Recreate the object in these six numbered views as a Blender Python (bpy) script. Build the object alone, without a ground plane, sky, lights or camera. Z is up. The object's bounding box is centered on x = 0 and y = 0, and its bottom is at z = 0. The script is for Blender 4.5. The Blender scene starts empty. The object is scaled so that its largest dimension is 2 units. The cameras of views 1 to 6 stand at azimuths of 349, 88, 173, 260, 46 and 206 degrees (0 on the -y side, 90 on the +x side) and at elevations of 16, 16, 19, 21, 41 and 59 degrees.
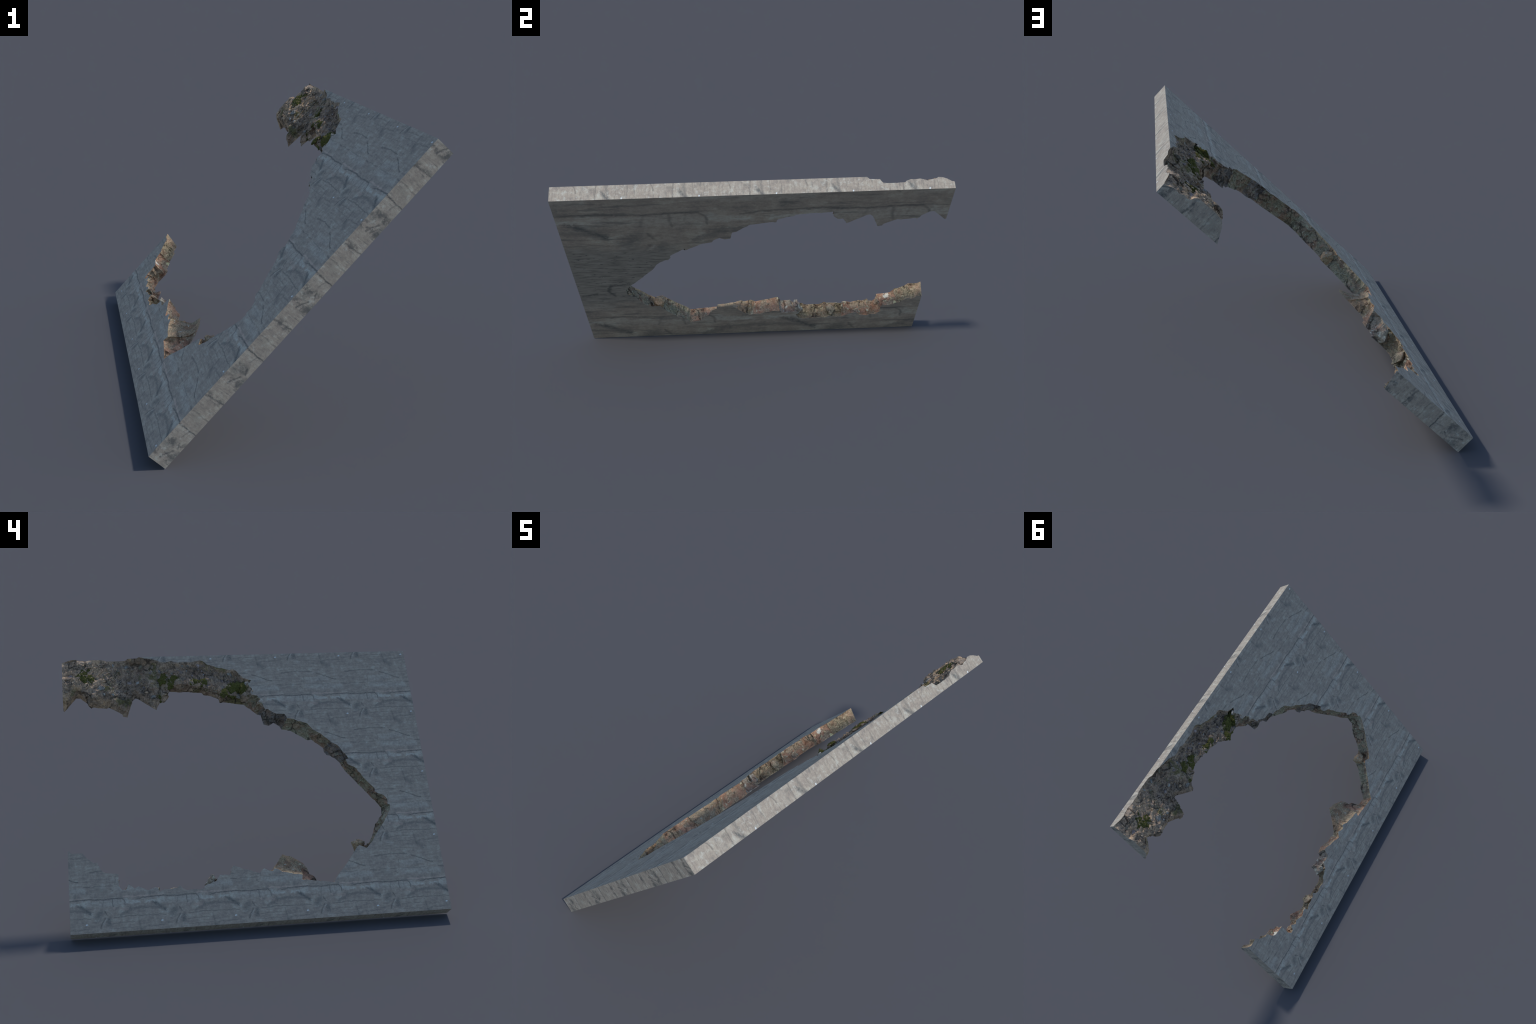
"""A square-cut grey slate slab tilted at 45 degrees, with a huge ragged bite
broken out of one side.  The broken rim shows terracotta and lichen-crusted
rock; the upper horn of the bite is weathered into a rubble bed with moss."""
import bpy, bmesh, math, random
from mathutils import Vector, noise

SEED = 7
rng = random.Random(SEED)

# ------------------------------------------------------------------ the slab frame
R2 = math.sqrt(2.0)
THICK = 0.0833           # slab thickness (w)
SLOPE = 1.5850           # length up the slope (v)
HALF = 1.0               # half width along y (u)
ORIGIN = Vector((-0.5899 + THICK / R2, 0.0, 0.0))
AX_U = Vector((0, 1, 0))
AX_V = Vector((1, 0, 1)) / R2
AX_W = Vector((-1, 0, 1)) / R2
TILE = 0.3795            # the stone's pattern repeats every TILE metres


def place(u, v, w):
    return ORIGIN + AX_U * u + AX_V * v + AX_W * w


def lerp(a, b, t):
    return a + (b - a) * t


def smooth(a, b, x):
    t = min(1.0, max(0.0, (x - a) / (b - a)))
    return t * t * (3 - 2 * t)


def table(points, x):
    """piecewise linear look-up"""
    if x <= points[0][0]:
        return points[0][1]
    for (x0, y0), (x1, y1) in zip(points, points[1:]):
        if x <= x1:
            return lerp(y0, y1, (x - x0) / (x1 - x0))
    return points[-1][1]


# ------------------------------------------------------------------ the broken rim
# Walks round the bite from the upper horn (u = 1) to the lower horn (u = 1).
# Each stretch: kind of rock, control points of its upper lip (on the top face),
# control points of its lower lip (on the bottom face), roughness.
SIDE_LIP = [   # the rubble has eaten into the slab's upper edge: (u, height w)
    (0.550, THICK), (.568, THICK), (.580, .070), (.631, .067), (.644, .046), (.665, .0425), (.715, .042), (.736, .0445),
    (.753, .044), (.762, .052), (.784, .0615), (.808, .060), (.832, .0635), (.848, .058), (.868, .0495),
    (.880, .0545), (.905, .058), (.924, .0695), (.944, .067), (.967, .057), (.984, .044), (1.0, .0395)]
HORN_END = [   # profile of the rubble where the upper horn is cut off at u = 1: (v, w)
    (1.298, .0), (1.310, .023), (1.328, .057), (1.345, .076), (1.381, .082), (1.428, .080), (1.459, .082),
    (1.471, .074), (1.478, .058), (1.487, .053), (1.512, .057), (1.516, .048), (1.553, .050), (1.572, .041), (SLOPE, .0395)]


def side(*us):
    return [(u, SLOPE) for u in us]


STRETCHES = [
    ("rubble", side(1.0, .924, .868, .765),
     [(1.000, 1.298), (0.994, 1.293), (0.929, 1.374), (0.905, 1.374), (0.864, 1.339), (0.860, 1.323), (0.847, 1.308), (0.835, 1.314), (0.763, 1.304)], 1.0),
    ("rubble", side(.765, .644), [(0.763, 1.304), (0.747, 1.311), (0.673, 1.264), (0.671, 1.251), (0.647, 1.246)], 1.0),
    ("rubble", side(.644, .568), [(0.647, 1.246), (0.615, 1.347), (0.596, 1.363), (0.585, 1.361)], 1.0),
    ("rubble", [(.568, SLOPE), (.476, 1.564)], [(0.585, 1.361), (0.483, 1.286)], 1.0),
    ("rubble", [(.476, 1.564), (0.447, 1.549), (0.423, 1.545), (0.412, 1.549)],
     [(0.483, 1.286), (0.460, 1.333), (0.436, 1.330), (0.412, 1.357), (0.411, 1.404)], 1.0),
    ("rubble", [(0.412, 1.549), (0.387, 1.555), (0.368, 1.547), (0.275, 1.544), (0.230, 1.555)],
     [(0.411, 1.404), (0.340, 1.393), (0.314, 1.397), (0.219, 1.386)], 1.0),
    ("rubble", [(0.230, 1.555), (0.208, 1.551), (0.183, 1.528), (0.116, 1.502), (0.053, 1.488), (0.031, 1.489), (0.015, 1.477)],
     [(0.219, 1.386), (0.205, 1.372), (0.168, 1.364), (0.123, 1.344), (0.118, 1.318), (0.097, 1.323), (0.060, 1.316)], 1.0),
    ("rubble", [(0.015, 1.477), (-0.019, 1.432), (-0.067, 1.413), (-0.033, 1.402), (-0.064, 1.361), (-0.051, 1.341), (-0.060, 1.322)],
     [(0.060, 1.316), (-0.020, 1.301)], 1.0),
    ("brown", [(-0.060, 1.322), (-0.087, 1.317), (-0.108, 1.294), (-0.096, 1.276), (-0.112, 1.271), (-0.117, 1.242)],
     [(-0.020, 1.301), (-0.091, 1.236)], 1.1),
    ("dark", [(-0.117, 1.242), (-0.122, 1.226), (-0.143, 1.227), (-0.171, 1.200), (-0.230, 1.192), (-0.244, 1.178), (-0.245, 1.166)],
     [(-0.091, 1.236), (-0.112, 1.228), (-0.122, 1.170), (-0.151, 1.163), (-0.179, 1.180), (-0.211, 1.158), (-0.221, 1.137)], 1.1),
    ("olive", [(-0.245, 1.166), (-0.279, 1.161), (-0.302, 1.145), (-0.321, 1.143), (-0.355, 1.126), (-0.389, 1.086), (-0.417, 1.067)],
     [(-0.221, 1.137), (-0.269, 1.127), (-0.366, 1.061)], .7),
    ("brown", [(-0.417, 1.067), (-0.478, 1.009)], [(-0.366, 1.061), (-0.366, 1.081), (-0.450, 1.009)], .5),
    ("dark", [(-0.478, 1.009), (-0.502, 0.994), (-0.526, 0.968), (-0.563, 0.902)],
     [(-0.450, 1.009), (-0.449, 0.985), (-0.465, 0.963), (-0.479, 0.962), (-0.511, 0.938), (-0.534, 0.911)], .9),
    ("brown", [(-0.563, 0.902), (-0.549, 0.893), (-0.556, 0.869), (-0.599, 0.840), (-0.634, 0.780)],
     [(-0.534, 0.911), (-0.554, 0.866), (-0.616, 0.782)], .7),
    ("olive", [(-0.634, 0.780), (-0.687, 0.711)], [(-0.616, 0.782), (-0.657, 0.729)], .6),
    ("brown", [(-0.687, 0.711), (-0.684, 0.692), (-0.730, 0.670), (-0.748, 0.646), (-0.746, 0.616)],
     [(-0.657, 0.729), (-0.697, 0.681), (-0.731, 0.628)], .7),
    ("olive", [(-0.746, 0.616), (-0.761, 0.608), (-0.751, 0.578), (-0.708, 0.515)],
     [(-0.731, 0.628), (-0.729, 0.575), (-0.681, 0.532)], .5),
    ("brown", [(-0.708, 0.515), (-0.615, 0.393)], [(-0.681, 0.532), (-0.658, 0.471), (-0.633, 0.428), (-0.614, 0.412)], .5),
    ("grey", [(-0.615, 0.393), (-0.589, 0.368), (-0.550, 0.387), (-0.537, 0.378)], [(-0.614, 0.412), (-0.551, 0.412)], .5),
    ("olive", [(-0.537, 0.378), (-0.460, 0.280)], [(-0.551, 0.412), (-0.522, 0.348), (-0.460, 0.265)], .7),
    ("olive", [(-0.460, 0.280), (-0.403, 0.219), (-0.386, 0.188)], [(-0.460, 0.265), (-0.433, 0.249), (-0.390, 0.184)], .6),
    ("terracotta", [(-0.386, 0.188), (-0.311, 0.199)], [(-0.390, 0.184), (-0.328, 0.194), (-0.315, 0.218)], .3),
    ("terracotta", [(-0.311, 0.199), (-0.212, 0.213), (-0.217, 0.239)],
     [(-0.315, 0.218), (-0.296, 0.251), (-0.274, 0.267), (-0.265, 0.297), (-0.245, 0.330), (-0.219, 0.349)], .4),
    ("grey", [(-0.217, 0.239), (-0.109, 0.262), (-0.105, 0.270), (-0.073, 0.284)],
     [(-0.219, 0.349), (-0.190, 0.368), (-0.138, 0.387), (-0.105, 0.340)], .4),
    ("grey", [(-0.073, 0.284), (-0.062, 0.271), (-0.036, 0.274), (-0.017, 0.286), (0.011, 0.263)],
     [(-0.105, 0.340), (-0.048, 0.270), (-0.023, 0.251)], .6),
    ("terracotta", [(0.011, 0.263), (0.147, 0.312)], [(-0.023, 0.251), (0.012, 0.261), (0.038, 0.261), (0.115, 0.291), (0.154, 0.282)], .4),
    ("lichen", [(0.147, 0.312), (0.157, 0.298), (0.166, 0.263), (0.224, 0.267), (0.242, 0.235)],
     [(0.154, 0.282), (0.162, 0.264), (0.231, 0.267), (0.266, 0.279), (0.258, 0.225)], .4),
    ("crust", [(0.242, 0.235), (0.301, 0.216), (0.312, 0.201), (0.331, 0.192), (0.360, 0.199), (0.400, 0.194), (0.419, 0.205)],
     [(0.258, 0.225), (0.275, 0.181), (0.303, 0.170), (0.441, 0.176)], 1.0),
    ("crust", [(0.419, 0.205), (0.435, 0.223), (0.446, 0.210), (0.493, 0.208), (0.541, 0.197), (0.546, 0.218)],
     [(0.441, 0.176), (0.461, 0.197), (0.508, 0.181), (0.537, 0.184)], 1.2),
    ("terracotta", [(0.546, 0.218), (0.561, 0.222), (0.599, 0.207), (0.649, 0.231)],
     [(0.537, 0.184), (0.611, 0.234), (0.628, 0.227), (0.646, 0.196)], 1.2),
    ("terracotta", [(0.649, 0.231), (0.669, 0.220), (0.697, 0.247), (0.713, 0.217), (0.733, 0.216), (0.748, 0.242), (0.748, 0.304)],
     [(0.646, 0.196), (0.692, 0.186), (0.716, 0.202), (0.746, 0.196), (0.773, 0.238), (0.764, 0.291)], 1.0),
    ("blazed", [(0.748, 0.304), (0.811, 0.312), (0.830, 0.322), (0.848, 0.357)],
     [(0.764, 0.291), (0.777, 0.313), (0.821, 0.318), (0.859, 0.344)], .6),
    ("crust", [(0.848, 0.357), (0.852, 0.370), (0.872, 0.371), (0.909, 0.402), (0.926, 0.427), (0.979, 0.427), (1.0, 0.445)],
     [(0.859, 0.344), (0.881, 0.350), (0.918, 0.401), (0.945, 0.390), (0.974, 0.422), (1.0, 0.426)], .8),
]

STEP = 0.0036
ROWS = 60
# the rubble bed: height of its floor, height of its inner brink, and how far the brink stands back
BED_HEIGHT = [(-.1, .062), (.05, .062), (.15, .066), (.34, .067), (.44, .062), (.50, .060), (.535, .030), (.60, .022), (.70, .032), (.80, .056), (.88, .072), (1.0, .072)]
CREST = [(-.1, .062), (.05, .072), (.12, .082), (.36, .082), (.42, .046), (.46, .030), (.52, .032), (.68, .044), (.78, .062), (.86, .082), (1.0, .082)]
BRINK = [(-.1, .030), (.05, .020), (.12, .008), (.38, .008), (.44, .030), (.70, .045), (.80, .040), (.88, .026), (1.0, .045)]
# stretches that swell out of, or sink below, the straight wall between their lips
SWELL = {15: -.018, 16: -.016, 18: .020, 20: .006, 26: .016, 27: .016, 28: .018, 29: .012, 30: -.006, 32: .007}
SAG = {22: 2.6, 23: 1.6}


def path_length(pts):
    return sum(math.dist(a, b) for a, b in zip(pts, pts[1:]))


def along(pts, n):
    """n+1 points evenly spaced along a polyline"""
    total = path_length(pts)
    out, seg, start = [], 0, 0.0
    for i in range(n + 1):
        d = total * i / n
        while seg < len(pts) - 2 and d > start + math.dist(pts[seg], pts[seg + 1]):
            start += math.dist(pts[seg], pts[seg + 1])
            seg += 1
        l = max(1e-9, math.dist(pts[seg], pts[seg + 1]))
        t = min(1.0, (d - start) / l)
        out.append((lerp(pts[seg][0], pts[seg + 1][0], t), lerp(pts[seg][1], pts[seg + 1][1], t)))
    return out


def fbm(p, octaves=4):
    return noise.fractal(p, 1.0, 2.1, octaves)


def stones(p):
    """blocky relief: every cell of a Voronoi pattern has its own height, cracks between"""
    d, pts = noise.voronoi(p)
    height = noise.noise(pts[0] * 17.3 + Vector((3.1, 7.7, 1.3)))
    crack = smooth(0.0, 0.22, d[1] - d[0])
    dome = 1.0 - min(1.0, d[0]) ** 2
    return (0.55 * height + 0.5 * dome) * crack - 0.45 * (1 - crack)


def build_rim():
    """rows of points across the broken rim, one column per station"""
    lip, foot, rough, loose, owner, swell, sag = [], [], [], [], [], [], []
    for k, (kind, top, bottom, r) in enumerate(STRETCHES):
        n = max(3, math.ceil(max(path_length(top), path_length(bottom)) / STEP))
        a, b = along(top, n), along(bottom, n)
        first = 0 if k == 0 else 1
        for i in range(first, n + 1):
            lip.append(a[i]); foot.append(b[i]); rough.append(r); owner.append(k)
            loose.append(1.0 if kind == "rubble" else 0.0)
            swell.append(SWELL.get(k, 0.0) * math.sin(math.pi * i / n) ** .6 if 0 < i < n else 0.0)
            sag.append(SAG.get(k, 1.0))
    m = len(lip)

    def blur(values, times):
        for _ in range(times):
            values = [(values[max(0, i - 1)] + values[i] + values[min(m - 1, i + 1)]) / 3 for i in range(m)]
        return values
    loose, rough, sag = blur(loose, 40), blur(rough, 12), blur(sag, 8)

    columns = []
    for i in range(m):
        (au, av), (bu, bv) = lip[i], foot[i]
        at_end = min(1.0, min(1 - au, 1 - bu) / 0.02) if i < 40 or i > m - 40 else 1.0
        on_side = av >= SLOPE - 1e-6
        # fine raggedness of both lips
        ja = noise.noise_vector(Vector((au, av, 1.0)) * 70) * 0.0022 + noise.noise_vector(Vector((au, av, 4.0)) * 28) * 0.003
        jb = noise.noise_vector(Vector((bu, bv, 9.0)) * 70) * 0.0016 + noise.noise_vector(Vector((bu, bv, 6.0)) * 28) * 0.002
        if not on_side and au < .56:
            au, av = au + ja.x * at_end, min(SLOPE, av + ja.y * at_end)
        if i not in (0, m - 1):
            bu, bv = min(1.0, bu + jb.x * at_end), bv + jb.y * at_end
        lip_w = table(SIDE_LIP, au) if on_side else THICK
        if on_side and .585 < au < .99:
            lip_w += 0.0012 * noise.noise(Vector((au * 120, 0, 5)))
        length = max(1e-6, math.dist((au, av), (bu, bv)))
        turn = min(.96, max(.55, 1 - table(BRINK, bu) / length))
        bed, crest = table(BED_HEIGHT, au), table(CREST, bu)
        near = min(.4, .022 / length)
        column = []
        for j in range(ROWS + 1):
            s = j / ROWS
            t_bed = turn * s / .68 if s < .68 else turn + (1 - turn) * (s - .68) / .32
            t = lerp(s, t_bed, loose[i])
            u, v = lerp(au, bu, t), lerp(av, bv, t)
            wall = lip_w * (1 - t) ** sag[i]
            if t < turn:
                h = lerp(bed, crest, smooth(.3 * turn, turn, t))
                h = lerp(lip_w, h, smooth(0, near, t))
            else:
                x = (t - turn) / (1 - turn)
                h = crest * (1 - x ** 1.35)
            if i < 120:
                cut = smooth(.10, .0, 1 - u)
                h = lerp(h, table(HORN_END, v), cut if 0 < j < ROWS else (1 if i == 0 else 0))
            column.append(Vector((u, v, lerp(wall, h, loose[i]))))
        columns.append(column)

    # relief along the local normal
    out = [[p.copy() for p in c] for c in columns]
    for i in range(1, m - 1):
        end = min(1.0, i / 7, (m - 1 - i) / 7)
        border = min([abs(i - e) for e in (i - 1, i + 1) if owner[e] != owner[i]] or [9])
        for j in range(1, ROWS):
            p = columns[i][j]
            du = columns[i + 1][j] - columns[i - 1][j]
            dt = columns[i][j + 1] - columns[i][j - 1]
            nrm = dt.cross(du)
            if nrm.length < 1e-12:
                continue
            nrm.normalize()
            if loose[i] > .5:
                nrm = (nrm + Vector((0, 0, .8))).normalized()
            s = j / ROWS
            fade = min(1.0, s / .10) * min(1.0, (1 - s) / .10) * end
            r = rough[i]
            wall = r * (.009 * fbm(p * 13) + .010 * stones(p * 26) + .0035 * fbm(p * 75)) + .004 + swell[i] * math.sin(math.pi * s) ** .7
            bed = .007 * fbm(p * 9) + .011 * stones(p * 24 + Vector((5, 2, 0))) + .0065 * stones(p * 55) + .003 * fbm(p * 90)
            if border <= 1 and loose[i] < .5:
                wall -= .007
            q = p + nrm * (lerp(wall, bed, loose[i]) * fade)
            q.x = min(1.0, q.x)
            q.y = min(SLOPE, q.y)
            q.z = min(max(q.z, 0.0005), .098)
            out[i][j] = q
    return out, owner, loose


RIM, OWNER, LOOSE = build_rim()
M = len(RIM)


# ------------------------------------------------------------------ material helpers
class Net:
    """short-hand for wiring shader nodes"""

    def __init__(self, tree):
        self.t = tree

    def add(self, kind, **props):
        n = self.t.nodes.new(kind)
        for k, v in props.items():
            setattr(n, k, v)
        return n

    def put(self, node, slot, value):
        s = node.inputs[slot]
        if hasattr(value, "default_value") or isinstance(value, bpy.types.NodeSocket):
            self.t.links.new(value, s)
        else:
            s.default_value = value

    def math(self, op, a, b=0.0, c=0.0, clamp=False):
        n = self.add("ShaderNodeMath", operation=op, use_clamp=clamp)
        for i, x in enumerate((a, b, c)):
            self.put(n, i, x)
        return n.outputs[0]

    def vec(self, op, a, b=(0, 0, 0), scale=None):
        n = self.add("ShaderNodeVectorMath", operation=op)
        self.put(n, 0, a)
        self.put(n, 1, b)
        if scale is not None:
            self.put(n, 3, scale)
        return n.outputs["Value"] if op in ("DOT_PRODUCT", "LENGTH", "DISTANCE") else n.outputs[0]

    def join(self, x, y, z=0.0):
        n = self.add("ShaderNodeCombineXYZ")
        for i, q in enumerate((x, y, z)):
            self.put(n, i, q)
        return n.outputs[0]

    def split(self, v):
        n = self.add("ShaderNodeSeparateXYZ")
        self.put(n, 0, v)
        return n.outputs

    def noise(self, vector, scale, detail=4.0, rough=.55, w=None):
        n = self.add("ShaderNodeTexNoise", noise_dimensions="4D" if w is not None else "3D")
        self.put(n, "Vector", vector)
        if w is not None:
            self.put(n, "W", w)
        n.inputs["Scale"].default_value = scale
        n.inputs["Detail"].default_value = detail
        n.inputs["Roughness"].default_value = rough
        return n.outputs["Fac"]

    def voronoi(self, vector, scale, feature="F1", out="Distance"):
        n = self.add("ShaderNodeTexVoronoi", feature=feature)
        self.put(n, "Vector", vector)
        n.inputs["Scale"].default_value = scale
        return n.outputs[out]

    def step(self, x, lo, hi, a=0.0, b=1.0):
        n = self.add("ShaderNodeMapRange", interpolation_type="SMOOTHSTEP")
        self.put(n, 0, x)
        for i, q in enumerate((lo, hi, a, b)):
            n.inputs[1 + i].default_value = q
        return n.outputs[0]

    def ramp(self, x, stops):
        n = self.add("ShaderNodeValToRGB")
        self.put(n, 0, x)
        e = n.color_ramp.elements
        while len(e) < len(stops):
            e.new(.5)
        for q, (pos, col) in zip(e, stops):
            q.position = pos
            q.color = (*col, 1)
        return n.outputs[0]

    def mix(self, fac, a, b, blend="MIX"):
        n = self.add("ShaderNodeMix", data_type="RGBA", blend_type=blend)
        self.put(n, 0, fac)
        for slot, q in ((6, a), (7, b)):
            self.put(n, slot, (*q, 1) if isinstance(q, tuple) and len(q) == 3 else q)
        return n.outputs[2]

    def grey(self, x):
        return self.join(x, x, x)


def new_material(name):
    mat = bpy.data.materials.new(name)
    mat.use_nodes = True
    mat.node_tree.nodes.clear()
    return mat, Net(mat.node_tree)


def finish(net, colour, bump=None, strength=.3, distance=.003, roughness=.9):
    b = net.add("ShaderNodeBsdfPrincipled")
    net.put(b, "Base Color", colour)
    b.inputs["Roughness"].default_value = roughness
    b.inputs["Specular IOR Level"].default_value = .15
    if bump is not None:
        n = net.add("ShaderNodeBump")
        n.inputs["Strength"].default_value = strength
        n.inputs["Distance"].default_value = distance
        net.put(n, "Height", bump)
        net.put(b, "Normal", n.outputs[0])
    o = net.add("ShaderNodeOutputMaterial")
    net.put(o, 0, b.outputs[0])


# ------------------------------------------------------------------ the slate pattern
# Marks inside one pattern tile (p runs along the slab, q up the slope, both 0..1):
# (half width, darkness, points)
CRACKS = [
    (.010, .90, [(.387, .429), (.290, .455), (.004, .462), (-.042, .458)]),
    (.011, .95, [(.938, .454), (.714, .454), (.572, .459)]),
    (.010, .85, [(.572, .459), (.544, .418), (.534, .354)]),
    (.010, .70, [(.708, .443), (.697, .344)]),
    (.008, .40, [(.815, .436), (.841, .360)]),
    (.008, .35, [(.632, .438), (.639, .396)]),
    (.009, .65, [(.687, .197), (.475, .211), (.286, .205), (-.001, .200)]),
    (.012, .75, [(.805, .198), (.843, .138), (.862, .064)]),
    (.010, .75, [(.804, .288), (.785, .238)]),
    (.008, .50, [(.700, .121), (.420, .123)]),
    (.008, .45, [(.698, .049), (.349, .049), (.038, .056)]),
    (.011, .40, [(.369, .176), (.347, .063), (.335, -.040)]),
    (.008, .45, [(.936, .641), (.703, .641)]),
    (.009, .50, [(.626, .640), (.278, .636)]),
    (.010, .60, [(.077, .645), (.001, .630)]),
    (.010, .85, [(.439, .818), (.318, .775), (.145, .703)]),
    (.016, .60, [(.988, .844), (.823, .856)]),
    (.010, .70, [(.823, .856), (.730, .865), (.518, .852)]),
    (.008, .55, [(.642, .773), (.666, .653)]),
    (.010, .60, [(.718, .592), (.687, .569)]),
    (.007, .40, [(.660, .945), (.500, .940)]),
]
SHADOWS = [  # broad soft dark patches
    (.050, .85, [(.130, .368), (.012, .275)]),
    (.045, .62, [(.597, .235), (.442, .310)]),
    (.035, .52, [(.442, .313), (.173, .317), (.002, .285)]),
    (.085, .65, [(.871, .260), (.900, .215)]),
    (.050, .70, [(.753, .180), (.765, .100)]),
    (.045, .50, [(.192, .524), (.200, .500)]),
    (.055, .50, [(.323, .001), (.268, -.05)]),
    (.030, .30, [(.470, .480), (.430, .490)]),
    (.080, .22, [(.800, .560), (.900, .600)]),
]
BRIGHTS = [
    (.045, .90, [(.515, .415), (.444, .388)]),
    (.034, .95, [(.444, .392), (.350, .402)]),
    (.030, .90, [(.250, .395), (.142, .405)]),
    (.065, .65, [(.080, .405), (.030, .412)]),
    (.014, .60, [(.785, .190), (.818, .137), (.838, .076)]),
    (.016, .40, [(.930, .158), (.910, .158)]),
    (.055, .30, [(.300, .620), (.080, .600)]),
    (.045, .30, [(.560, .730), (.480, .720)]),
    (.040, .25, [(.700, .020), (.740, .040)]),
    (.080, .42, [(.95, .40), (.55, .40)]),
    (.075, .42, [(.60, .60), (.10, .59)]),
    (.060, .32, [(.30, .74), (.60, .70)]),
]
DOTS = [(.010, .75, [(.062, .114), (.049, .119)])]
WARM = [(.016, .60, [(.555, .476), (.308, .476)]), (.014, .45, [(.290, .474), (.02, .480)]), (.018, .5, [(.690, .325), (.675, .32)]),
        (.03, .35, [(.60, .31), (.50, .30)])]

GREY_DEEP = (.075, .078, .078)
GREY_LOW = (.168, .166, .154)
GREY_MID = (.290, .252, .212)
GREY_HIGH = (.358, .326, .270)
GREY_PALE = (.455, .460, .410)


def slate_group():
    g = bpy.data.node_groups.new("slate_pattern", "ShaderNodeTree")
    g.interface.new_socket("Tile", in_out="INPUT", socket_type="NodeSocketVector")
    g.interface.new_socket("Metres", in_out="INPUT", socket_type="NodeSocketVector")
    g.interface.new_socket("Warmth", in_out="INPUT", socket_type="NodeSocketFloat")
    g.interface.new_socket("Ink", in_out="INPUT", socket_type="NodeSocketFloat")
    g.interface.new_socket("Pale", in_out="INPUT", socket_type="NodeSocketFloat")
    g.interface.new_socket("Lines", in_out="INPUT", socket_type="NodeSocketFloat")
    g.interface.new_socket("Color", in_out="OUTPUT", socket_type="NodeSocketColor")
    g.interface.new_socket("Height", in_out="OUTPUT", socket_type="NodeSocketFloat")
    n = Net(g)
    gi, go = n.add("NodeGroupInput"), n.add("NodeGroupOutput")
    tile, metres = gi.outputs["Tile"], gi.outputs["Metres"]

    def repeating(radius_p, radius_q, scale, detail, rough=.55, shift=0.0):
        """noise that repeats exactly with the tile: a torus through 4D noise"""
        x, y, _ = n.split(tile)
        a, b = n.math("MULTIPLY_ADD", x, math.tau, shift), n.math("MULTIPLY_ADD", y, math.tau, shift * 1.7)
        v = n.join(n.math("MULTIPLY", n.math("COSINE", a), radius_p), n.math("MULTIPLY", n.math("SINE", a), radius_p),
                   n.math("MULTIPLY", n.math("COSINE", b), radius_q))
        return n.noise(v, scale, detail, rough, w=n.math("MULTIPLY", n.math("SINE", b), radius_q))

    wob_a = n.math("SUBTRACT", repeating(.5, .5, 6, 4), .5)
    wob_b = n.math("SUBTRACT", repeating(.5, .5, 6, 4, shift=2.3), .5)
    warped = n.vec("ADD", tile, n.join(n.math("MULTIPLY", wob_a, .045), n.math("MULTIPLY", wob_b, .045)))

    wob_c = n.math("SUBTRACT", repeating(.5, .9, 11, 6, .7, shift=4.1), .5)
    frayed = n.vec("ADD", warped, n.join(n.math("MULTIPLY", wob_c, .16), n.math("MULTIPLY", n.math("ADD", wob_c, wob_a), .07)))
    last = [None]     # each mark waits for the one before, which keeps the shader's working set small

    def marks(entries, soft, gain=1.0, where=None):
        total = None
        for half, strength, pts in entries:
            half *= 1.35 if entries is CRACKS else 1.0
            for a, b in zip(pts, pts[1:]):
                c = ((a[0] + b[0]) / 2, (a[1] + b[1]) / 2)
                ba = (b[0] - a[0], b[1] - a[1], 0)
                shift = (.5 - c[0], .5 - c[1], 0)
                if last[0] is not None:
                    shift = n.join(shift[0], shift[1], n.math("MULTIPLY", last[0], 1e-5))
                x = n.vec("FRACTION", n.vec("ADD", warped if where is None else where, shift))
                pa = n.vec("ADD", x, (-.5 - (a[0] - c[0]), -.5 - (a[1] - c[1]), 0))
                h = n.math("MULTIPLY", n.vec("DOT_PRODUCT", pa, ba), 1 / (ba[0] ** 2 + ba[1] ** 2), clamp=True)
                d = n.vec("LENGTH", n.vec("SUBTRACT", pa, n.vec("SCALE", ba, scale=h)))
                m = n.step(d, half * soft, half, strength * gain, 0.0)
                total = m if total is None else n.math("MAXIMUM", total, m)
                last[0] = total
        return total

    broad = repeating(.5, .5, 3.2, 5, .6)
    streak = repeating(.16, 1.0, 7.0, 6, .62, shift=1.1)
    lines = repeating(.10, 1.0, 20.0, 3, .6, shift=.4)
    grain = n.noise(metres, 260, 3, .7)
    speck = n.noise(metres, 85, 4, .65)

    value = n.math("ADD", n.math("MULTIPLY", broad, .66), n.math("MULTIPLY", streak, .50))
    value = n.math("SUBTRACT", value, .025)
    value = n.math("ADD", value, n.math("MULTIPLY", n.math("SUBTRACT", speck, .5), .38))
    value = n.math("ADD", value, n.math("MULTIPLY", n.math("SUBTRACT", grain, .5), .30))
    colour = n.ramp(value, [(.30, GREY_LOW), (.52, GREY_MID), (.66, GREY_HIGH), (.85, GREY_PALE)])
    hair = n.step(lines, .42, .31, 0, .50)
    hair = n.math("MULTIPLY", hair, gi.outputs["Lines"], clamp=True)
    colour = n.mix(hair, colour, n.mix(.35, GREY_LOW, GREY_DEEP))
    ragged = n.step(n.math("ADD", n.math("MULTIPLY", speck, .6), n.math("MULTIPLY", streak, .5)), .38, .66, .35, 1.25)
    shadow = n.math("MULTIPLY", marks(SHADOWS, .05, 1.0, frayed), ragged, clamp=True)
    colour = n.mix(shadow, colour, n.mix(.5, GREY_LOW, GREY_DEEP))
    colour = n.mix(n.math("MULTIPLY", marks(BRIGHTS, .15, 1.0, frayed), n.math("MULTIPLY", ragged, gi.outputs["Pale"]), clamp=True), colour, GREY_PALE)
    colour = n.mix(n.math("MULTIPLY", marks(WARM, .2), n.math("MULTIPLY", ragged, gi.outputs["Warmth"]), clamp=True), colour, (.47, .37, .31))
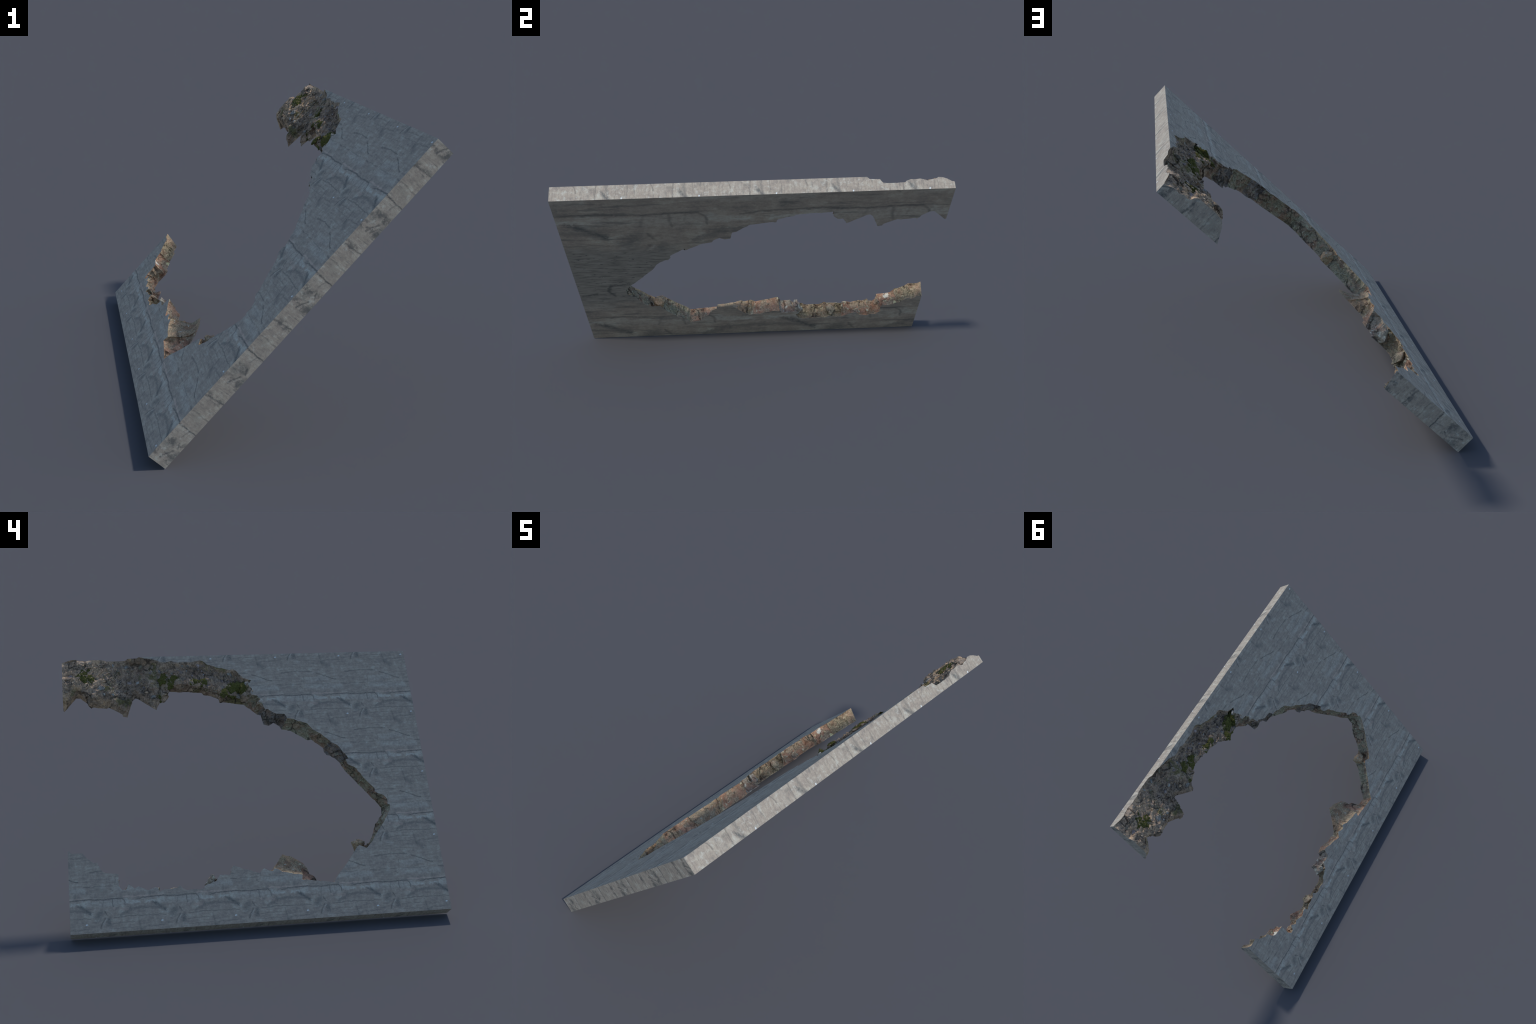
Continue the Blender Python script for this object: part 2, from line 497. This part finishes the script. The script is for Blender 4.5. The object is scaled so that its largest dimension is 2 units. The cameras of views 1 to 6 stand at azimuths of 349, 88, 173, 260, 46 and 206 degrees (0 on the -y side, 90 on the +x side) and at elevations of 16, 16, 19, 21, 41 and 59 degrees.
    crack = n.math("MULTIPLY", marks(CRACKS, .0, 1.0), n.math("MULTIPLY", n.step(speck, .30, .58, .35, 1.1), gi.outputs["Ink"]), clamp=True)
    colour = n.mix(crack, colour, GREY_DEEP)
    colour = n.mix(marks(DOTS, .6), colour, (.62, .68, .70))
    n.put(go, "Color", colour)
    n.put(go, "Height", n.math("ADD", n.math("MULTIPLY", speck, .7), n.math("MULTIPLY", grain, .3)))
    return g


SLATE = slate_group()


def slab_coordinates(n):
    """slab frame (u, v, w) of the shaded point"""
    c = n.add("ShaderNodeTexCoord").outputs["Object"]
    d = n.vec("SUBTRACT", c, tuple(ORIGIN))
    return n.vec("DOT_PRODUCT", d, tuple(AX_U)), n.vec("DOT_PRODUCT", d, tuple(AX_V)), n.vec("DOT_PRODUCT", d, tuple(AX_W)), c


def slate_material(name, facing):
    mat, n = new_material(name)
    u, v, w, c = slab_coordinates(n)
    k = 1 / TILE
    if facing == "top":
        tile = n.join(n.math("MULTIPLY_ADD", u, k, k), n.math("MULTIPLY", v, k))
    elif facing == "bottom":      # the same stone, its figure three times larger and mirrored
        tile = n.join(n.math("MULTIPLY_ADD", u, -k / 3, 1.207 - k / 3), n.math("MULTIPLY_ADD", v, k / 3.06, .455 - 1.437 * k / 3.06))
    elif facing == "long":        # figure stands across the edge
        tile = n.join(n.math("MULTIPLY_ADD", w, k, .041), n.math("MULTIPLY_ADD", u, -k, .42))
    else:
        tile = n.join(n.math("MULTIPLY_ADD", w, k, .74), n.math("MULTIPLY", v, k))
    g = n.add("ShaderNodeGroup", node_tree=SLATE)
    n.put(g, "Tile", tile)
    n.put(g, "Warmth", 1.0 if facing == "top" else 0.0)
    n.put(g, "Ink", {"top": .78, "bottom": .62, "long": .55, "short": .95}[facing])
    n.put(g, "Pale", {"top": .64, "bottom": .55, "long": .22, "short": .30}[facing])
    n.put(g, "Lines", {"top": 1.0, "bottom": .8, "long": 1.5, "short": 1.7}[facing])
    n.put(g, "Metres", c if facing != "bottom" else n.vec("MULTIPLY", c, (.6, .45, .6)))
    colour = g.outputs["Color"]
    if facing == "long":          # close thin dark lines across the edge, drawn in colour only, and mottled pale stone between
        ribs = n.noise(n.join(n.math("MULTIPLY", u, 75), n.math("MULTIPLY", w, 7)), 1.0, 3, .6)
        mottle = n.noise(c, 34, 5, .7)
        colour = n.mix(n.step(ribs, .42, .32, 0, .45), colour, n.mix(.4, GREY_LOW, GREY_DEEP))
        colour = n.mix(n.step(mottle, .53, .66, 0, .50), colour, GREY_PALE)
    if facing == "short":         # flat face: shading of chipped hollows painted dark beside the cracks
        row = n.math("FRACT", n.math("MULTIPLY", v, k))
        rows = n.math("MAXIMUM", n.math("MULTIPLY", n.step(row, .19, .24), n.step(row, .34, .29)), n.math("MULTIPLY", n.step(row, .03, .08), n.step(row, .17, .12)))
        rows = n.math("MAXIMUM", rows, n.math("MULTIPLY", n.step(row, .80, .84), n.step(row, .92, .87)), clamp=True)
        chip = n.noise(n.vec("MULTIPLY", c, (1, 1.6, 1)), 32, 5, .68)
        colour = n.mix(n.math("MULTIPLY", n.step(chip, .53, .42, 0, .62), n.math("MULTIPLY_ADD", rows, .85, .15)), colour, GREY_DEEP)
        colour = n.mix(n.step(chip, .56, .68, 0, .5), colour, GREY_PALE)
    if facing == "bottom":        # a field of fine splintery bedding in the middle of the underside
        fine = n.noise(n.join(n.math("MULTIPLY", u, 10), n.math("MULTIPLY", v, 58)), 1.0, 5, .66)
        chips = n.noise(n.join(n.math("MULTIPLY", u, 22), n.math("MULTIPLY", v, 60), 3.0), 1.0, 4, .6)
        body = n.ramp(fine, [(.30, (.110, .112, .104)), (.45, (.225, .212, .186)), (.60, (.285, .270, .236)), (.8, (.36, .35, .31))])
        body = n.mix(n.step(chips, .40, .33, 0, .85), body, GREY_DEEP)
        layer = n.noise(n.join(n.math("MULTIPLY", u, 3.2), n.math("MULTIPLY", v, 26), 8.0), 1.0, 5, .62)
        colour = n.mix(n.step(layer, .46, .36, 0, .55), colour, n.mix(.5, GREY_LOW, GREY_DEEP))
        colour = n.mix(n.step(layer, .54, .66, 0, .35), colour, GREY_HIGH)
        edge = n.math("MULTIPLY", n.math("SUBTRACT", n.noise(n.join(n.math("MULTIPLY", u, 5), n.math("MULTIPLY", v, 9)), 1.0, 4, .6), .5), .34)
        inside = n.math("MULTIPLY", n.step(n.math("ADD", v, edge), .40, .50), n.step(n.math("ADD", v, edge), 1.16, 1.02))
        inside = n.math("MULTIPLY", inside, n.step(n.math("ADD", u, edge), .05, -.10))
        hook = None
        for a, b in (((-.70, .70), (-.81, .685)), ((-.81, .685), (-.835, .62)), ((-.835, .62), (-.80, .565)), ((-.98, .57), (-.90, .59))):
            q = n.join(n.math("ADD", n.math("SUBTRACT", u, a[0]), n.math("MULTIPLY", edge, .2)), n.math("ADD", n.math("SUBTRACT", v, a[1]), n.math("MULTIPLY", n.math("SUBTRACT", chips, .5), .09)))
            ba = (b[0] - a[0], b[1] - a[1], 0)
            h = n.math("MULTIPLY", n.vec("DOT_PRODUCT", q, ba), 1 / (ba[0] ** 2 + ba[1] ** 2), clamp=True)
            d = n.step(n.vec("LENGTH", n.vec("SUBTRACT", q, n.vec("SCALE", ba, scale=h))), .002, .016, .70, 0)
            hook = d if hook is None else n.math("MAXIMUM", hook, d)
        body = n.mix(hook, body, GREY_DEEP)
        colour = n.mix(inside, colour, body)
    finish(n, colour, g.outputs["Height"], .25, .002)
    return mat


SLAB_MATERIALS = [slate_material("slate_top", "top"), slate_material("slate_bottom", "bottom"),
                  slate_material("slate_long_edge", "long"), slate_material("slate_short_edge", "short")]


# ------------------------------------------------------------------ rock materials
def rock_material(name, stops, patch, patch_amount, lichen=None, lichen_amount=0.0, scale=1.0, bump=.5, vary=False, buff_end=False, blaze=None):
    """weathered rock: cloudy body colour, stained patches, lichen, dark pits"""
    mat, n = new_material(name)
    c = n.add("ShaderNodeTexCoord").outputs["Object"]
    if vary:
        r = n.add("ShaderNodeObjectInfo").outputs["Random"]
        c = n.vec("ADD", n.vec("SCALE", c, scale=.02), n.join(n.math("MULTIPLY", r, 40), n.math("MULTIPLY", r, 17)))
    body = n.math("ADD", n.math("MULTIPLY", n.noise(c, 11 * scale, 6, .62), .6), n.math("MULTIPLY", n.noise(c, 45 * scale, 5, .65), .4))
    colour = n.ramp(body, stops)
    cells = n.voronoi(c, 30 * scale, out="Color")
    tint = n.step(n.split(cells)[0], 0, 1, .80, 1.18)
    colour = n.mix(1.0, colour, n.grey(tint), "MULTIPLY")
    stain = n.noise(c, 20 * scale, 5, .7)
    colour = n.mix(n.step(stain, .56 - patch_amount * .2, .68 - patch_amount * .2, 0, .85), colour, patch)
    if lichen:
        spots = n.math("ADD", n.noise(c, 38 * scale, 4, .6), n.math("MULTIPLY", n.noise(c, 150, 2, .6), .25))
        colour = n.mix(n.step(spots, .80 - lichen_amount * .2, .86 - lichen_amount * .2, 0, .85), colour, lichen)
    if buff_end:      # the far end of the rubble is paler and earthy
        u = n.split(c)[1]
        earth = n.math("MULTIPLY", n.step(u, .66, .80, 0, 1), n.step(n.noise(c, 17, 5, .7), .45, .58, 0, .85))
        colour = n.mix(earth, colour, (.520, .365, .235))
        damp = n.step(n.noise(n.vec("ADD", c, (3, 1, 7)), 8.5, 4, .6), .56, .66, 0, .70)
        colour = n.mix(damp, colour, (.120, .118, .040))
    grain = n.noise(c, 190, 4, .7)
    colour = n.mix(1.0, colour, n.grey(n.step(grain, .2, .8, .60, 1.42)), "MULTIPLY")
    pits = n.math("ADD", n.voronoi(c, 62 * scale, "DISTANCE_TO_EDGE"), n.math("MULTIPLY", n.noise(c, 70, 3), .18))
    pit = n.math("MULTIPLY", n.step(pits, .15, .085, 0, 1), n.step(stain, .42, .60, 0, .75))
    colour = n.mix(pit, colour, (.035, .028, .022))
    bent = n.vec("ADD", c, n.vec("SCALE", n.join(stain, body, grain), scale=.05))
    split = n.math("MULTIPLY", n.step(n.voronoi(bent, 15 * scale, "DISTANCE_TO_EDGE"), .085, .02, 0, 1), n.step(n.noise(c, 9 * scale, 3), .46, .58, 0, .85))
    colour = n.mix(split, colour, (.040, .032, .026))
    if blaze:         # one bright crust of white lichen
        spot, radius = blaze
        away = n.math("ADD", n.vec("DISTANCE", c, tuple(place(*spot))), n.math("MULTIPLY", n.math("SUBTRACT", n.noise(c, 90, 4, .7), .5), radius * 3.2))
        colour = n.mix(n.step(away, radius, radius * .6, 0, .8), colour, (.680, .660, .560))
    finish(n, colour, n.math("SUBTRACT", n.math("ADD", body, n.math("MULTIPLY", grain, .5)), n.math("MULTIPLY", pit, .6)), bump, .006, .93)
    return mat


ROCK = {
    "terracotta": rock_material("terracotta_rock", [(.30, (.140, .076, .050)), (.46, (.290, .165, .108)), (.60, (.370, .228, .148)), (.80, (.430, .310, .215))],
                                (.290, .232, .160), .6, (.480, .460, .330), .4),
    "lichen": rock_material("lichen_grey_rock", [(.30, (.150, .098, .075)), (.46, (.300, .200, .145)), (.60, (.335, .275, .212)), (.80, (.420, .380, .310))],
                            (.310, .278, .222), .7, (.470, .460, .380), .45),
    "crust": rock_material("crusted_rock", [(.30, (.090, .062, .042)), (.45, (.270, .185, .122)), (.60, (.370, .280, .185)), (.80, (.450, .365, .260))],
                           (.285, .240, .155), .6, (.420, .375, .250), .4, bump=.8),
    "olive": rock_material("olive_rock", [(.30, (.095, .070, .050)), (.46, (.235, .176, .124)), (.60, (.305, .248, .178)), (.80, (.400, .340, .255))],
                           (.240, .228, .160), .7, (.350, .345, .245), .4),
    "brown": rock_material("brown_rock", [(.30, (.085, .056, .042)), (.46, (.240, .158, .110)), (.60, (.305, .212, .148)), (.80, (.370, .280, .200))],
                           (.235, .215, .150), .65, (.310, .300, .210), .35),
    "dark": rock_material("dark_rock", [(.30, (.050, .042, .036)), (.46, (.175, .134, .104)), (.60, (.255, .198, .154)), (.80, (.340, .282, .222))],
                          (.190, .175, .165), .6, (.270, .255, .185), .35, bump=.8),
    "grey": rock_material("grey_boulder_rock", [(.30, (.130, .095, .072)), (.46, (.315, .205, .125)), (.60, (.365, .262, .165)), (.80, (.450, .350, .240))],
                          (.300, .245, .160), .5, (.400, .400, .330), .25),
    "rubble": rock_material("rubble_ground", [(.28, (.080, .057, .040)), (.42, (.245, .172, .120)), (.56, (.335, .255, .188)), (.75, (.440, .365, .295))],
                            (.270, .215, .165), .40, (.430, .325, .200), .35, scale=1.1, bump=.7, buff_end=True),
}
ROCK["blazed"] = rock_material("white_lichen_rock", [(.30, (.140, .076, .050)), (.46, (.290, .165, .108)), (.60, (.370, .228, .148)), (.80, (.430, .310, .215))],
                               (.290, .232, .160), .4, (.480, .480, .280), .5, blaze=((.805, .315, .066), .022))
STONE_MATERIALS = [
    rock_material("blue_grey_stone", [(.3, (.150, .145, .135)), (.5, (.270, .262, .240)), (.8, (.390, .380, .345))], (.220, .200, .170), .4, vary=True),
    rock_material("brown_stone", [(.3, (.120, .085, .060)), (.5, (.240, .180, .130)), (.8, (.340, .270, .200))], (.205, .195, .145), .5, vary=True),
    rock_material("buff_stone", [(.3, (.270, .180, .115)), (.5, (.480, .345, .230)), (.8, (.640, .500, .360))], (.390, .320, .200), .3, vary=True),
    rock_material("mauve_stone", [(.3, (.150, .115, .108)), (.5, (.285, .232, .215)), (.8, (.400, .345, .315))], (.225, .190, .170), .4, vary=True),
]


def moss_material():
    mat, n = new_material("moss")
    c = n.add("ShaderNodeTexCoord").outputs["Object"]
    a = n.math("ADD", n.math("MULTIPLY", n.noise(c, 3, 5, .65), .6), n.math("MULTIPLY", n.noise(c, 12, 4, .7), .4))
    colour = n.ramp(a, [(.32, (.028, .028, .010)), (.46, (.090, .092, .024)), (.58, (.140, .142, .036)), (.76, (.240, .232, .070))])
    colour = n.mix(n.step(n.noise(c, 3, 4), .50, .64, 0, .8), colour, (.130, .098, .052))
    finish(n, colour, a, 1.0, .006, 1.0)
    return mat


MOSS = moss_material()

# ------------------------------------------------------------------ building the parts
scene = bpy.context.scene
thing = bpy.data.objects.new("broken_stone_slab", None)
thing.empty_display_size = .3
scene.collection.objects.link(thing)
thing["label"] = "tilted grey stone slab with a ragged rocky bite"
thing["category"] = "stone slab"


def add_part(name, mesh, parent=thing):
    ob = bpy.data.objects.new(name, mesh)
    scene.collection.objects.link(ob)
    ob.parent = parent
    return ob


def slab_body():
    """the sawn faces: top, bottom, three edges and the cut ends of the two horns"""
    bm = bmesh.new()

    def face(points, material, outward):
        clean = []
        for p in points:
            if not clean or (p - clean[-1]).length > 1e-7:
                clean.append(p)
        f = bm.faces.new([bm.verts.new(p) for p in clean])
        f.normal_update()
        if f.normal.dot(outward) < 0:
            f.normal_flip()
        f.material_index = material
        f.smooth = False
    first_top = next(i for i in range(M) if RIM[i][0].y < SLOPE - 1e-6 or RIM[i][0].x < .5685)
    lip = [RIM[i][0] for i in range(first_top, M)]
    edge = [RIM[i][0] for i in range(0, first_top + 1)]
    foot = [c[ROWS] for c in RIM]
    W = lambda pts: [place(*p) for p in pts]
    face(W([(1, 0, THICK), (-1, 0, THICK), (-1, SLOPE, THICK)]) + W([(p.x, p.y, THICK) for p in lip]), 0, AX_W)
    face(W([(1, 0, 0), (-1, 0, 0), (-1, SLOPE, 0), (1, SLOPE, 0)]) + W([(p.x, p.y, 0) for p in foot]), 1, -AX_W)
    face(W([(-1, 0, 0), (1, 0, 0), (1, 0, THICK), (-1, 0, THICK)]), 2, -AX_V)
    face(W([(1, SLOPE, 0), (-1, SLOPE, 0), (-1, SLOPE, THICK), (.5685, SLOPE, THICK)]) + W([(p.x, SLOPE, p.z) for p in reversed(edge[:-1])]), 2, AX_V)
    face(W([(-1, 0, 0), (-1, SLOPE, 0), (-1, SLOPE, THICK), (-1, 0, THICK)]), 3, -AX_U)
    face(W([(1, SLOPE, 0)]) + W([(1, p.y, p.z) for p in RIM[0]]), 3, AX_U)
    face(W([(1, 0, 0), (1, 0, THICK)]) + W([(1, p.y, p.z) for p in RIM[-1]]), 3, AX_U)
    bmesh.ops.triangulate(bm, faces=bm.faces[:], ngon_method="BEAUTY")
    mesh = bpy.data.meshes.new("slab_body")
    bm.to_mesh(mesh)
    bm.free()
    for m in SLAB_MATERIALS:
        mesh.materials.append(m)
    return add_part("slab_body", mesh)


def rim_pieces():
    """the broken surface, one piece per kind of rock, borders shared"""
    pieces, start = [], 0
    groups = []
    for i in range(1, M):
        kind = STRETCHES[OWNER[i]][0]
        key = "rubble" if kind == "rubble" else OWNER[i]
        if not groups or groups[-1][0] != key:
            groups.append([key, kind, i - 1, i])
        groups[-1][3] = i
    for key, kind, a, b in groups:
        name = "rubble_bed" if kind == "rubble" else "rim_rock"
        verts = [place(*p) for i in range(a, b + 1) for p in RIM[i]]
        n = ROWS + 1
        faces = [((i) * n + j, (i) * n + j + 1, (i + 1) * n + j + 1, (i + 1) * n + j) for i in range(b - a) for j in range(ROWS)]
        mesh = bpy.data.meshes.new(name)
        mesh.from_pydata(verts, [], faces)
        mesh.validate()
        mesh.polygons.foreach_set("use_smooth", [True] * len(mesh.polygons))
        mesh.set_sharp_from_angle(angle=math.radians(48))
        mesh.materials.append(ROCK[kind])
        pieces.append(add_part(name, mesh))
    return pieces


def stone_mesh(name, seed, material, blunt=(.55, .9)):
    """an angular pebble: a ball cut by random planes"""
    r = random.Random(seed)
    bm = bmesh.new()
    bmesh.ops.create_icosphere(bm, subdivisions=4 if name == "rim_boulder" else 3, radius=1)
    cuts = [(Vector((r.uniform(-1, 1), r.uniform(-1, 1), r.uniform(-.6, 1))).normalized(), r.uniform(*blunt)) for _ in range(11)]
    for v in bm.verts:
        for d, k in cuts:
            over = v.co.dot(d) - k
            if over > 0:
                v.co -= d * over * .92
        v.co += v.co.normalized() * .07 * noise.noise(v.co * 3 + Vector((seed, 0, 0)))
    mesh = bpy.data.meshes.new(name)
    bm.to_mesh(mesh)
    bm.free()
    mesh.polygons.foreach_set("use_smooth", [True] * len(mesh.polygons))
    mesh.set_sharp_from_angle(angle=math.radians(32))
    mesh.materials.append(material)
    return mesh


def moss_mesh(seed):
    bm = bmesh.new()
    bmesh.ops.create_icosphere(bm, subdivisions=5, radius=1)
    off = Vector((seed * 3.7, 0, 0))
    for v in bm.verts:
        d = v.co.normalized()
        k = 1 + .45 * noise.fractal(d * 1.6 + off, 1, 2, 3) + .24 * noise.noise(d * 6 + off) + .13 * noise.noise(d * 17 + off)
        v.co = d * k
    mesh = bpy.data.meshes.new("moss_clump")
    bm.to_mesh(mesh)
    bm.free()
    mesh.polygons.foreach_set("use_smooth", [True] * len(mesh.polygons))
    mesh.materials.append(MOSS)
    return mesh


BED = [(i, j) for i in range(M) for j in range(4, ROWS - 3) if LOOSE[i] > .8 and RIM[i][j].x < .985]


def surface_at(u, v):
    return min(BED, key=lambda ij: (RIM[ij[0]][ij[1]].x - u) ** 2 + (RIM[ij[0]][ij[1]].y - v) ** 2)


def normal_at(i, j):
    a = RIM[min(M - 1, i + 4)][j] - RIM[max(0, i - 4)][j]
    b = RIM[i][min(ROWS, j + 3)] - RIM[i][max(0, j - 3)]
    n = b.cross(a)
    if n.z < 0:
        n = -n
    n = n.normalized() + Vector((0, 0, .5))
    return n.normalized()


def settle(ob, i, j, size, flat, sink, spin):
    """press a stone or clump into the rubble at grid place (i, j)"""
    p, n = RIM[i][j], normal_at(i, j)
    world = (AX_U * n.x + AX_V * n.y + AX_W * n.z)
    ob.rotation_mode = "QUATERNION"
    from mathutils import Quaternion
    ob.rotation_quaternion = world.to_track_quat("Z", "Y") @ Quaternion((0, 0, 1), spin)
    ob.scale = (size * 1.0, size * .75, size * flat)
    ob.location = place(p.x, p.y, p.z) - world * (size * flat * sink)


def scatter():
    meshes = [[stone_mesh("rubble_stone", 10 * k + s, m) for s in range(4)] for k, m in enumerate(STONE_MATERIALS)]
    placed = []
    tries = 0
    while len(placed) < 210 and tries < 6000:
        tries += 1
        i, j = BED[rng.randrange(len(BED))]
        p = RIM[i][j]
        size = .008 + .019 * rng.random() ** 2.4
        if j > ROWS * .64 or p.z < size or p.y + size * .7 > SLOPE or p.x + size > .995:
            continue
        if any((p - q).length < (size + s) * .8 for q, s in placed):
            continue
        placed.append((p, size))
        buff = .55 if p.x > .74 else .12
        kind = 2 if rng.random() < buff else rng.choice((0, 1, 1, 1, 3, 3 if p.x < .35 else 1))
        ob = add_part("rubble_stone", rng.choice(meshes[kind]))
        settle(ob, i, j, size, rng.uniform(.35, .6), .55, rng.uniform(0, 6.28))
    mosses = [moss_mesh(s) for s in range(5)]
    for u, v, size in MOSS_SPOTS:
        i, j = surface_at(u, v)
        ob = add_part("moss_clump", rng.choice(mosses))
        settle(ob, i, j, size * 1.18, .30, .58, rng.uniform(0, 6.28))


MOSS_SPOTS = [(.02, 1.37, .050), (-.02, 1.37, .035), (.06, 1.355, .034), (-.045, 1.34, .022), (.10, 1.34, .022), (.0, 1.40, .024),
              (.43, 1.455, .030), (.38, 1.44, .026), (.40, 1.425, .032), (.27, 1.42, .022), (.22, 1.41, .022), (.25, 1.415, .016),
              (.86, 1.515, .026), (.88, 1.49, .028), (.89, 1.46, .026), (.86, 1.445, .030), (.84, 1.455, .022), (.47, 1.36, .018), (.46, 1.34, .014)]


def rim_boulder(u, v, w, size, seed, kind, squash=(1, 1, 1)):
    """a single rock that stands out of the broken rim"""
    mesh = stone_mesh("rim_boulder", seed, ROCK[kind], (.40, .68))
    for vert in mesh.vertices:
        c = vert.co
        rough = 1.22 + .22 * fbm(c * 2.2 + Vector((seed, 0, 0))) + .10 * fbm(c * 7)
        vert.co = place(u + c.x * size * squash[0] * rough, v + c.y * size * squash[1] * rough, w + c.z * size * squash[2] * rough)
    return add_part("rim_boulder", mesh)


rim_boulder(-.553, .402, .044, .038, 91, "grey", (.95, 1.0, .9))
rim_boulder(.264, .246, .044, .036, 57, "lichen", (.85, 1.0, 1.05))
rim_boulder(.472, .206, .045, .032, 23, "crust", (1.0, .8, 1.0))
slab_body()
rim_pieces()
scatter()
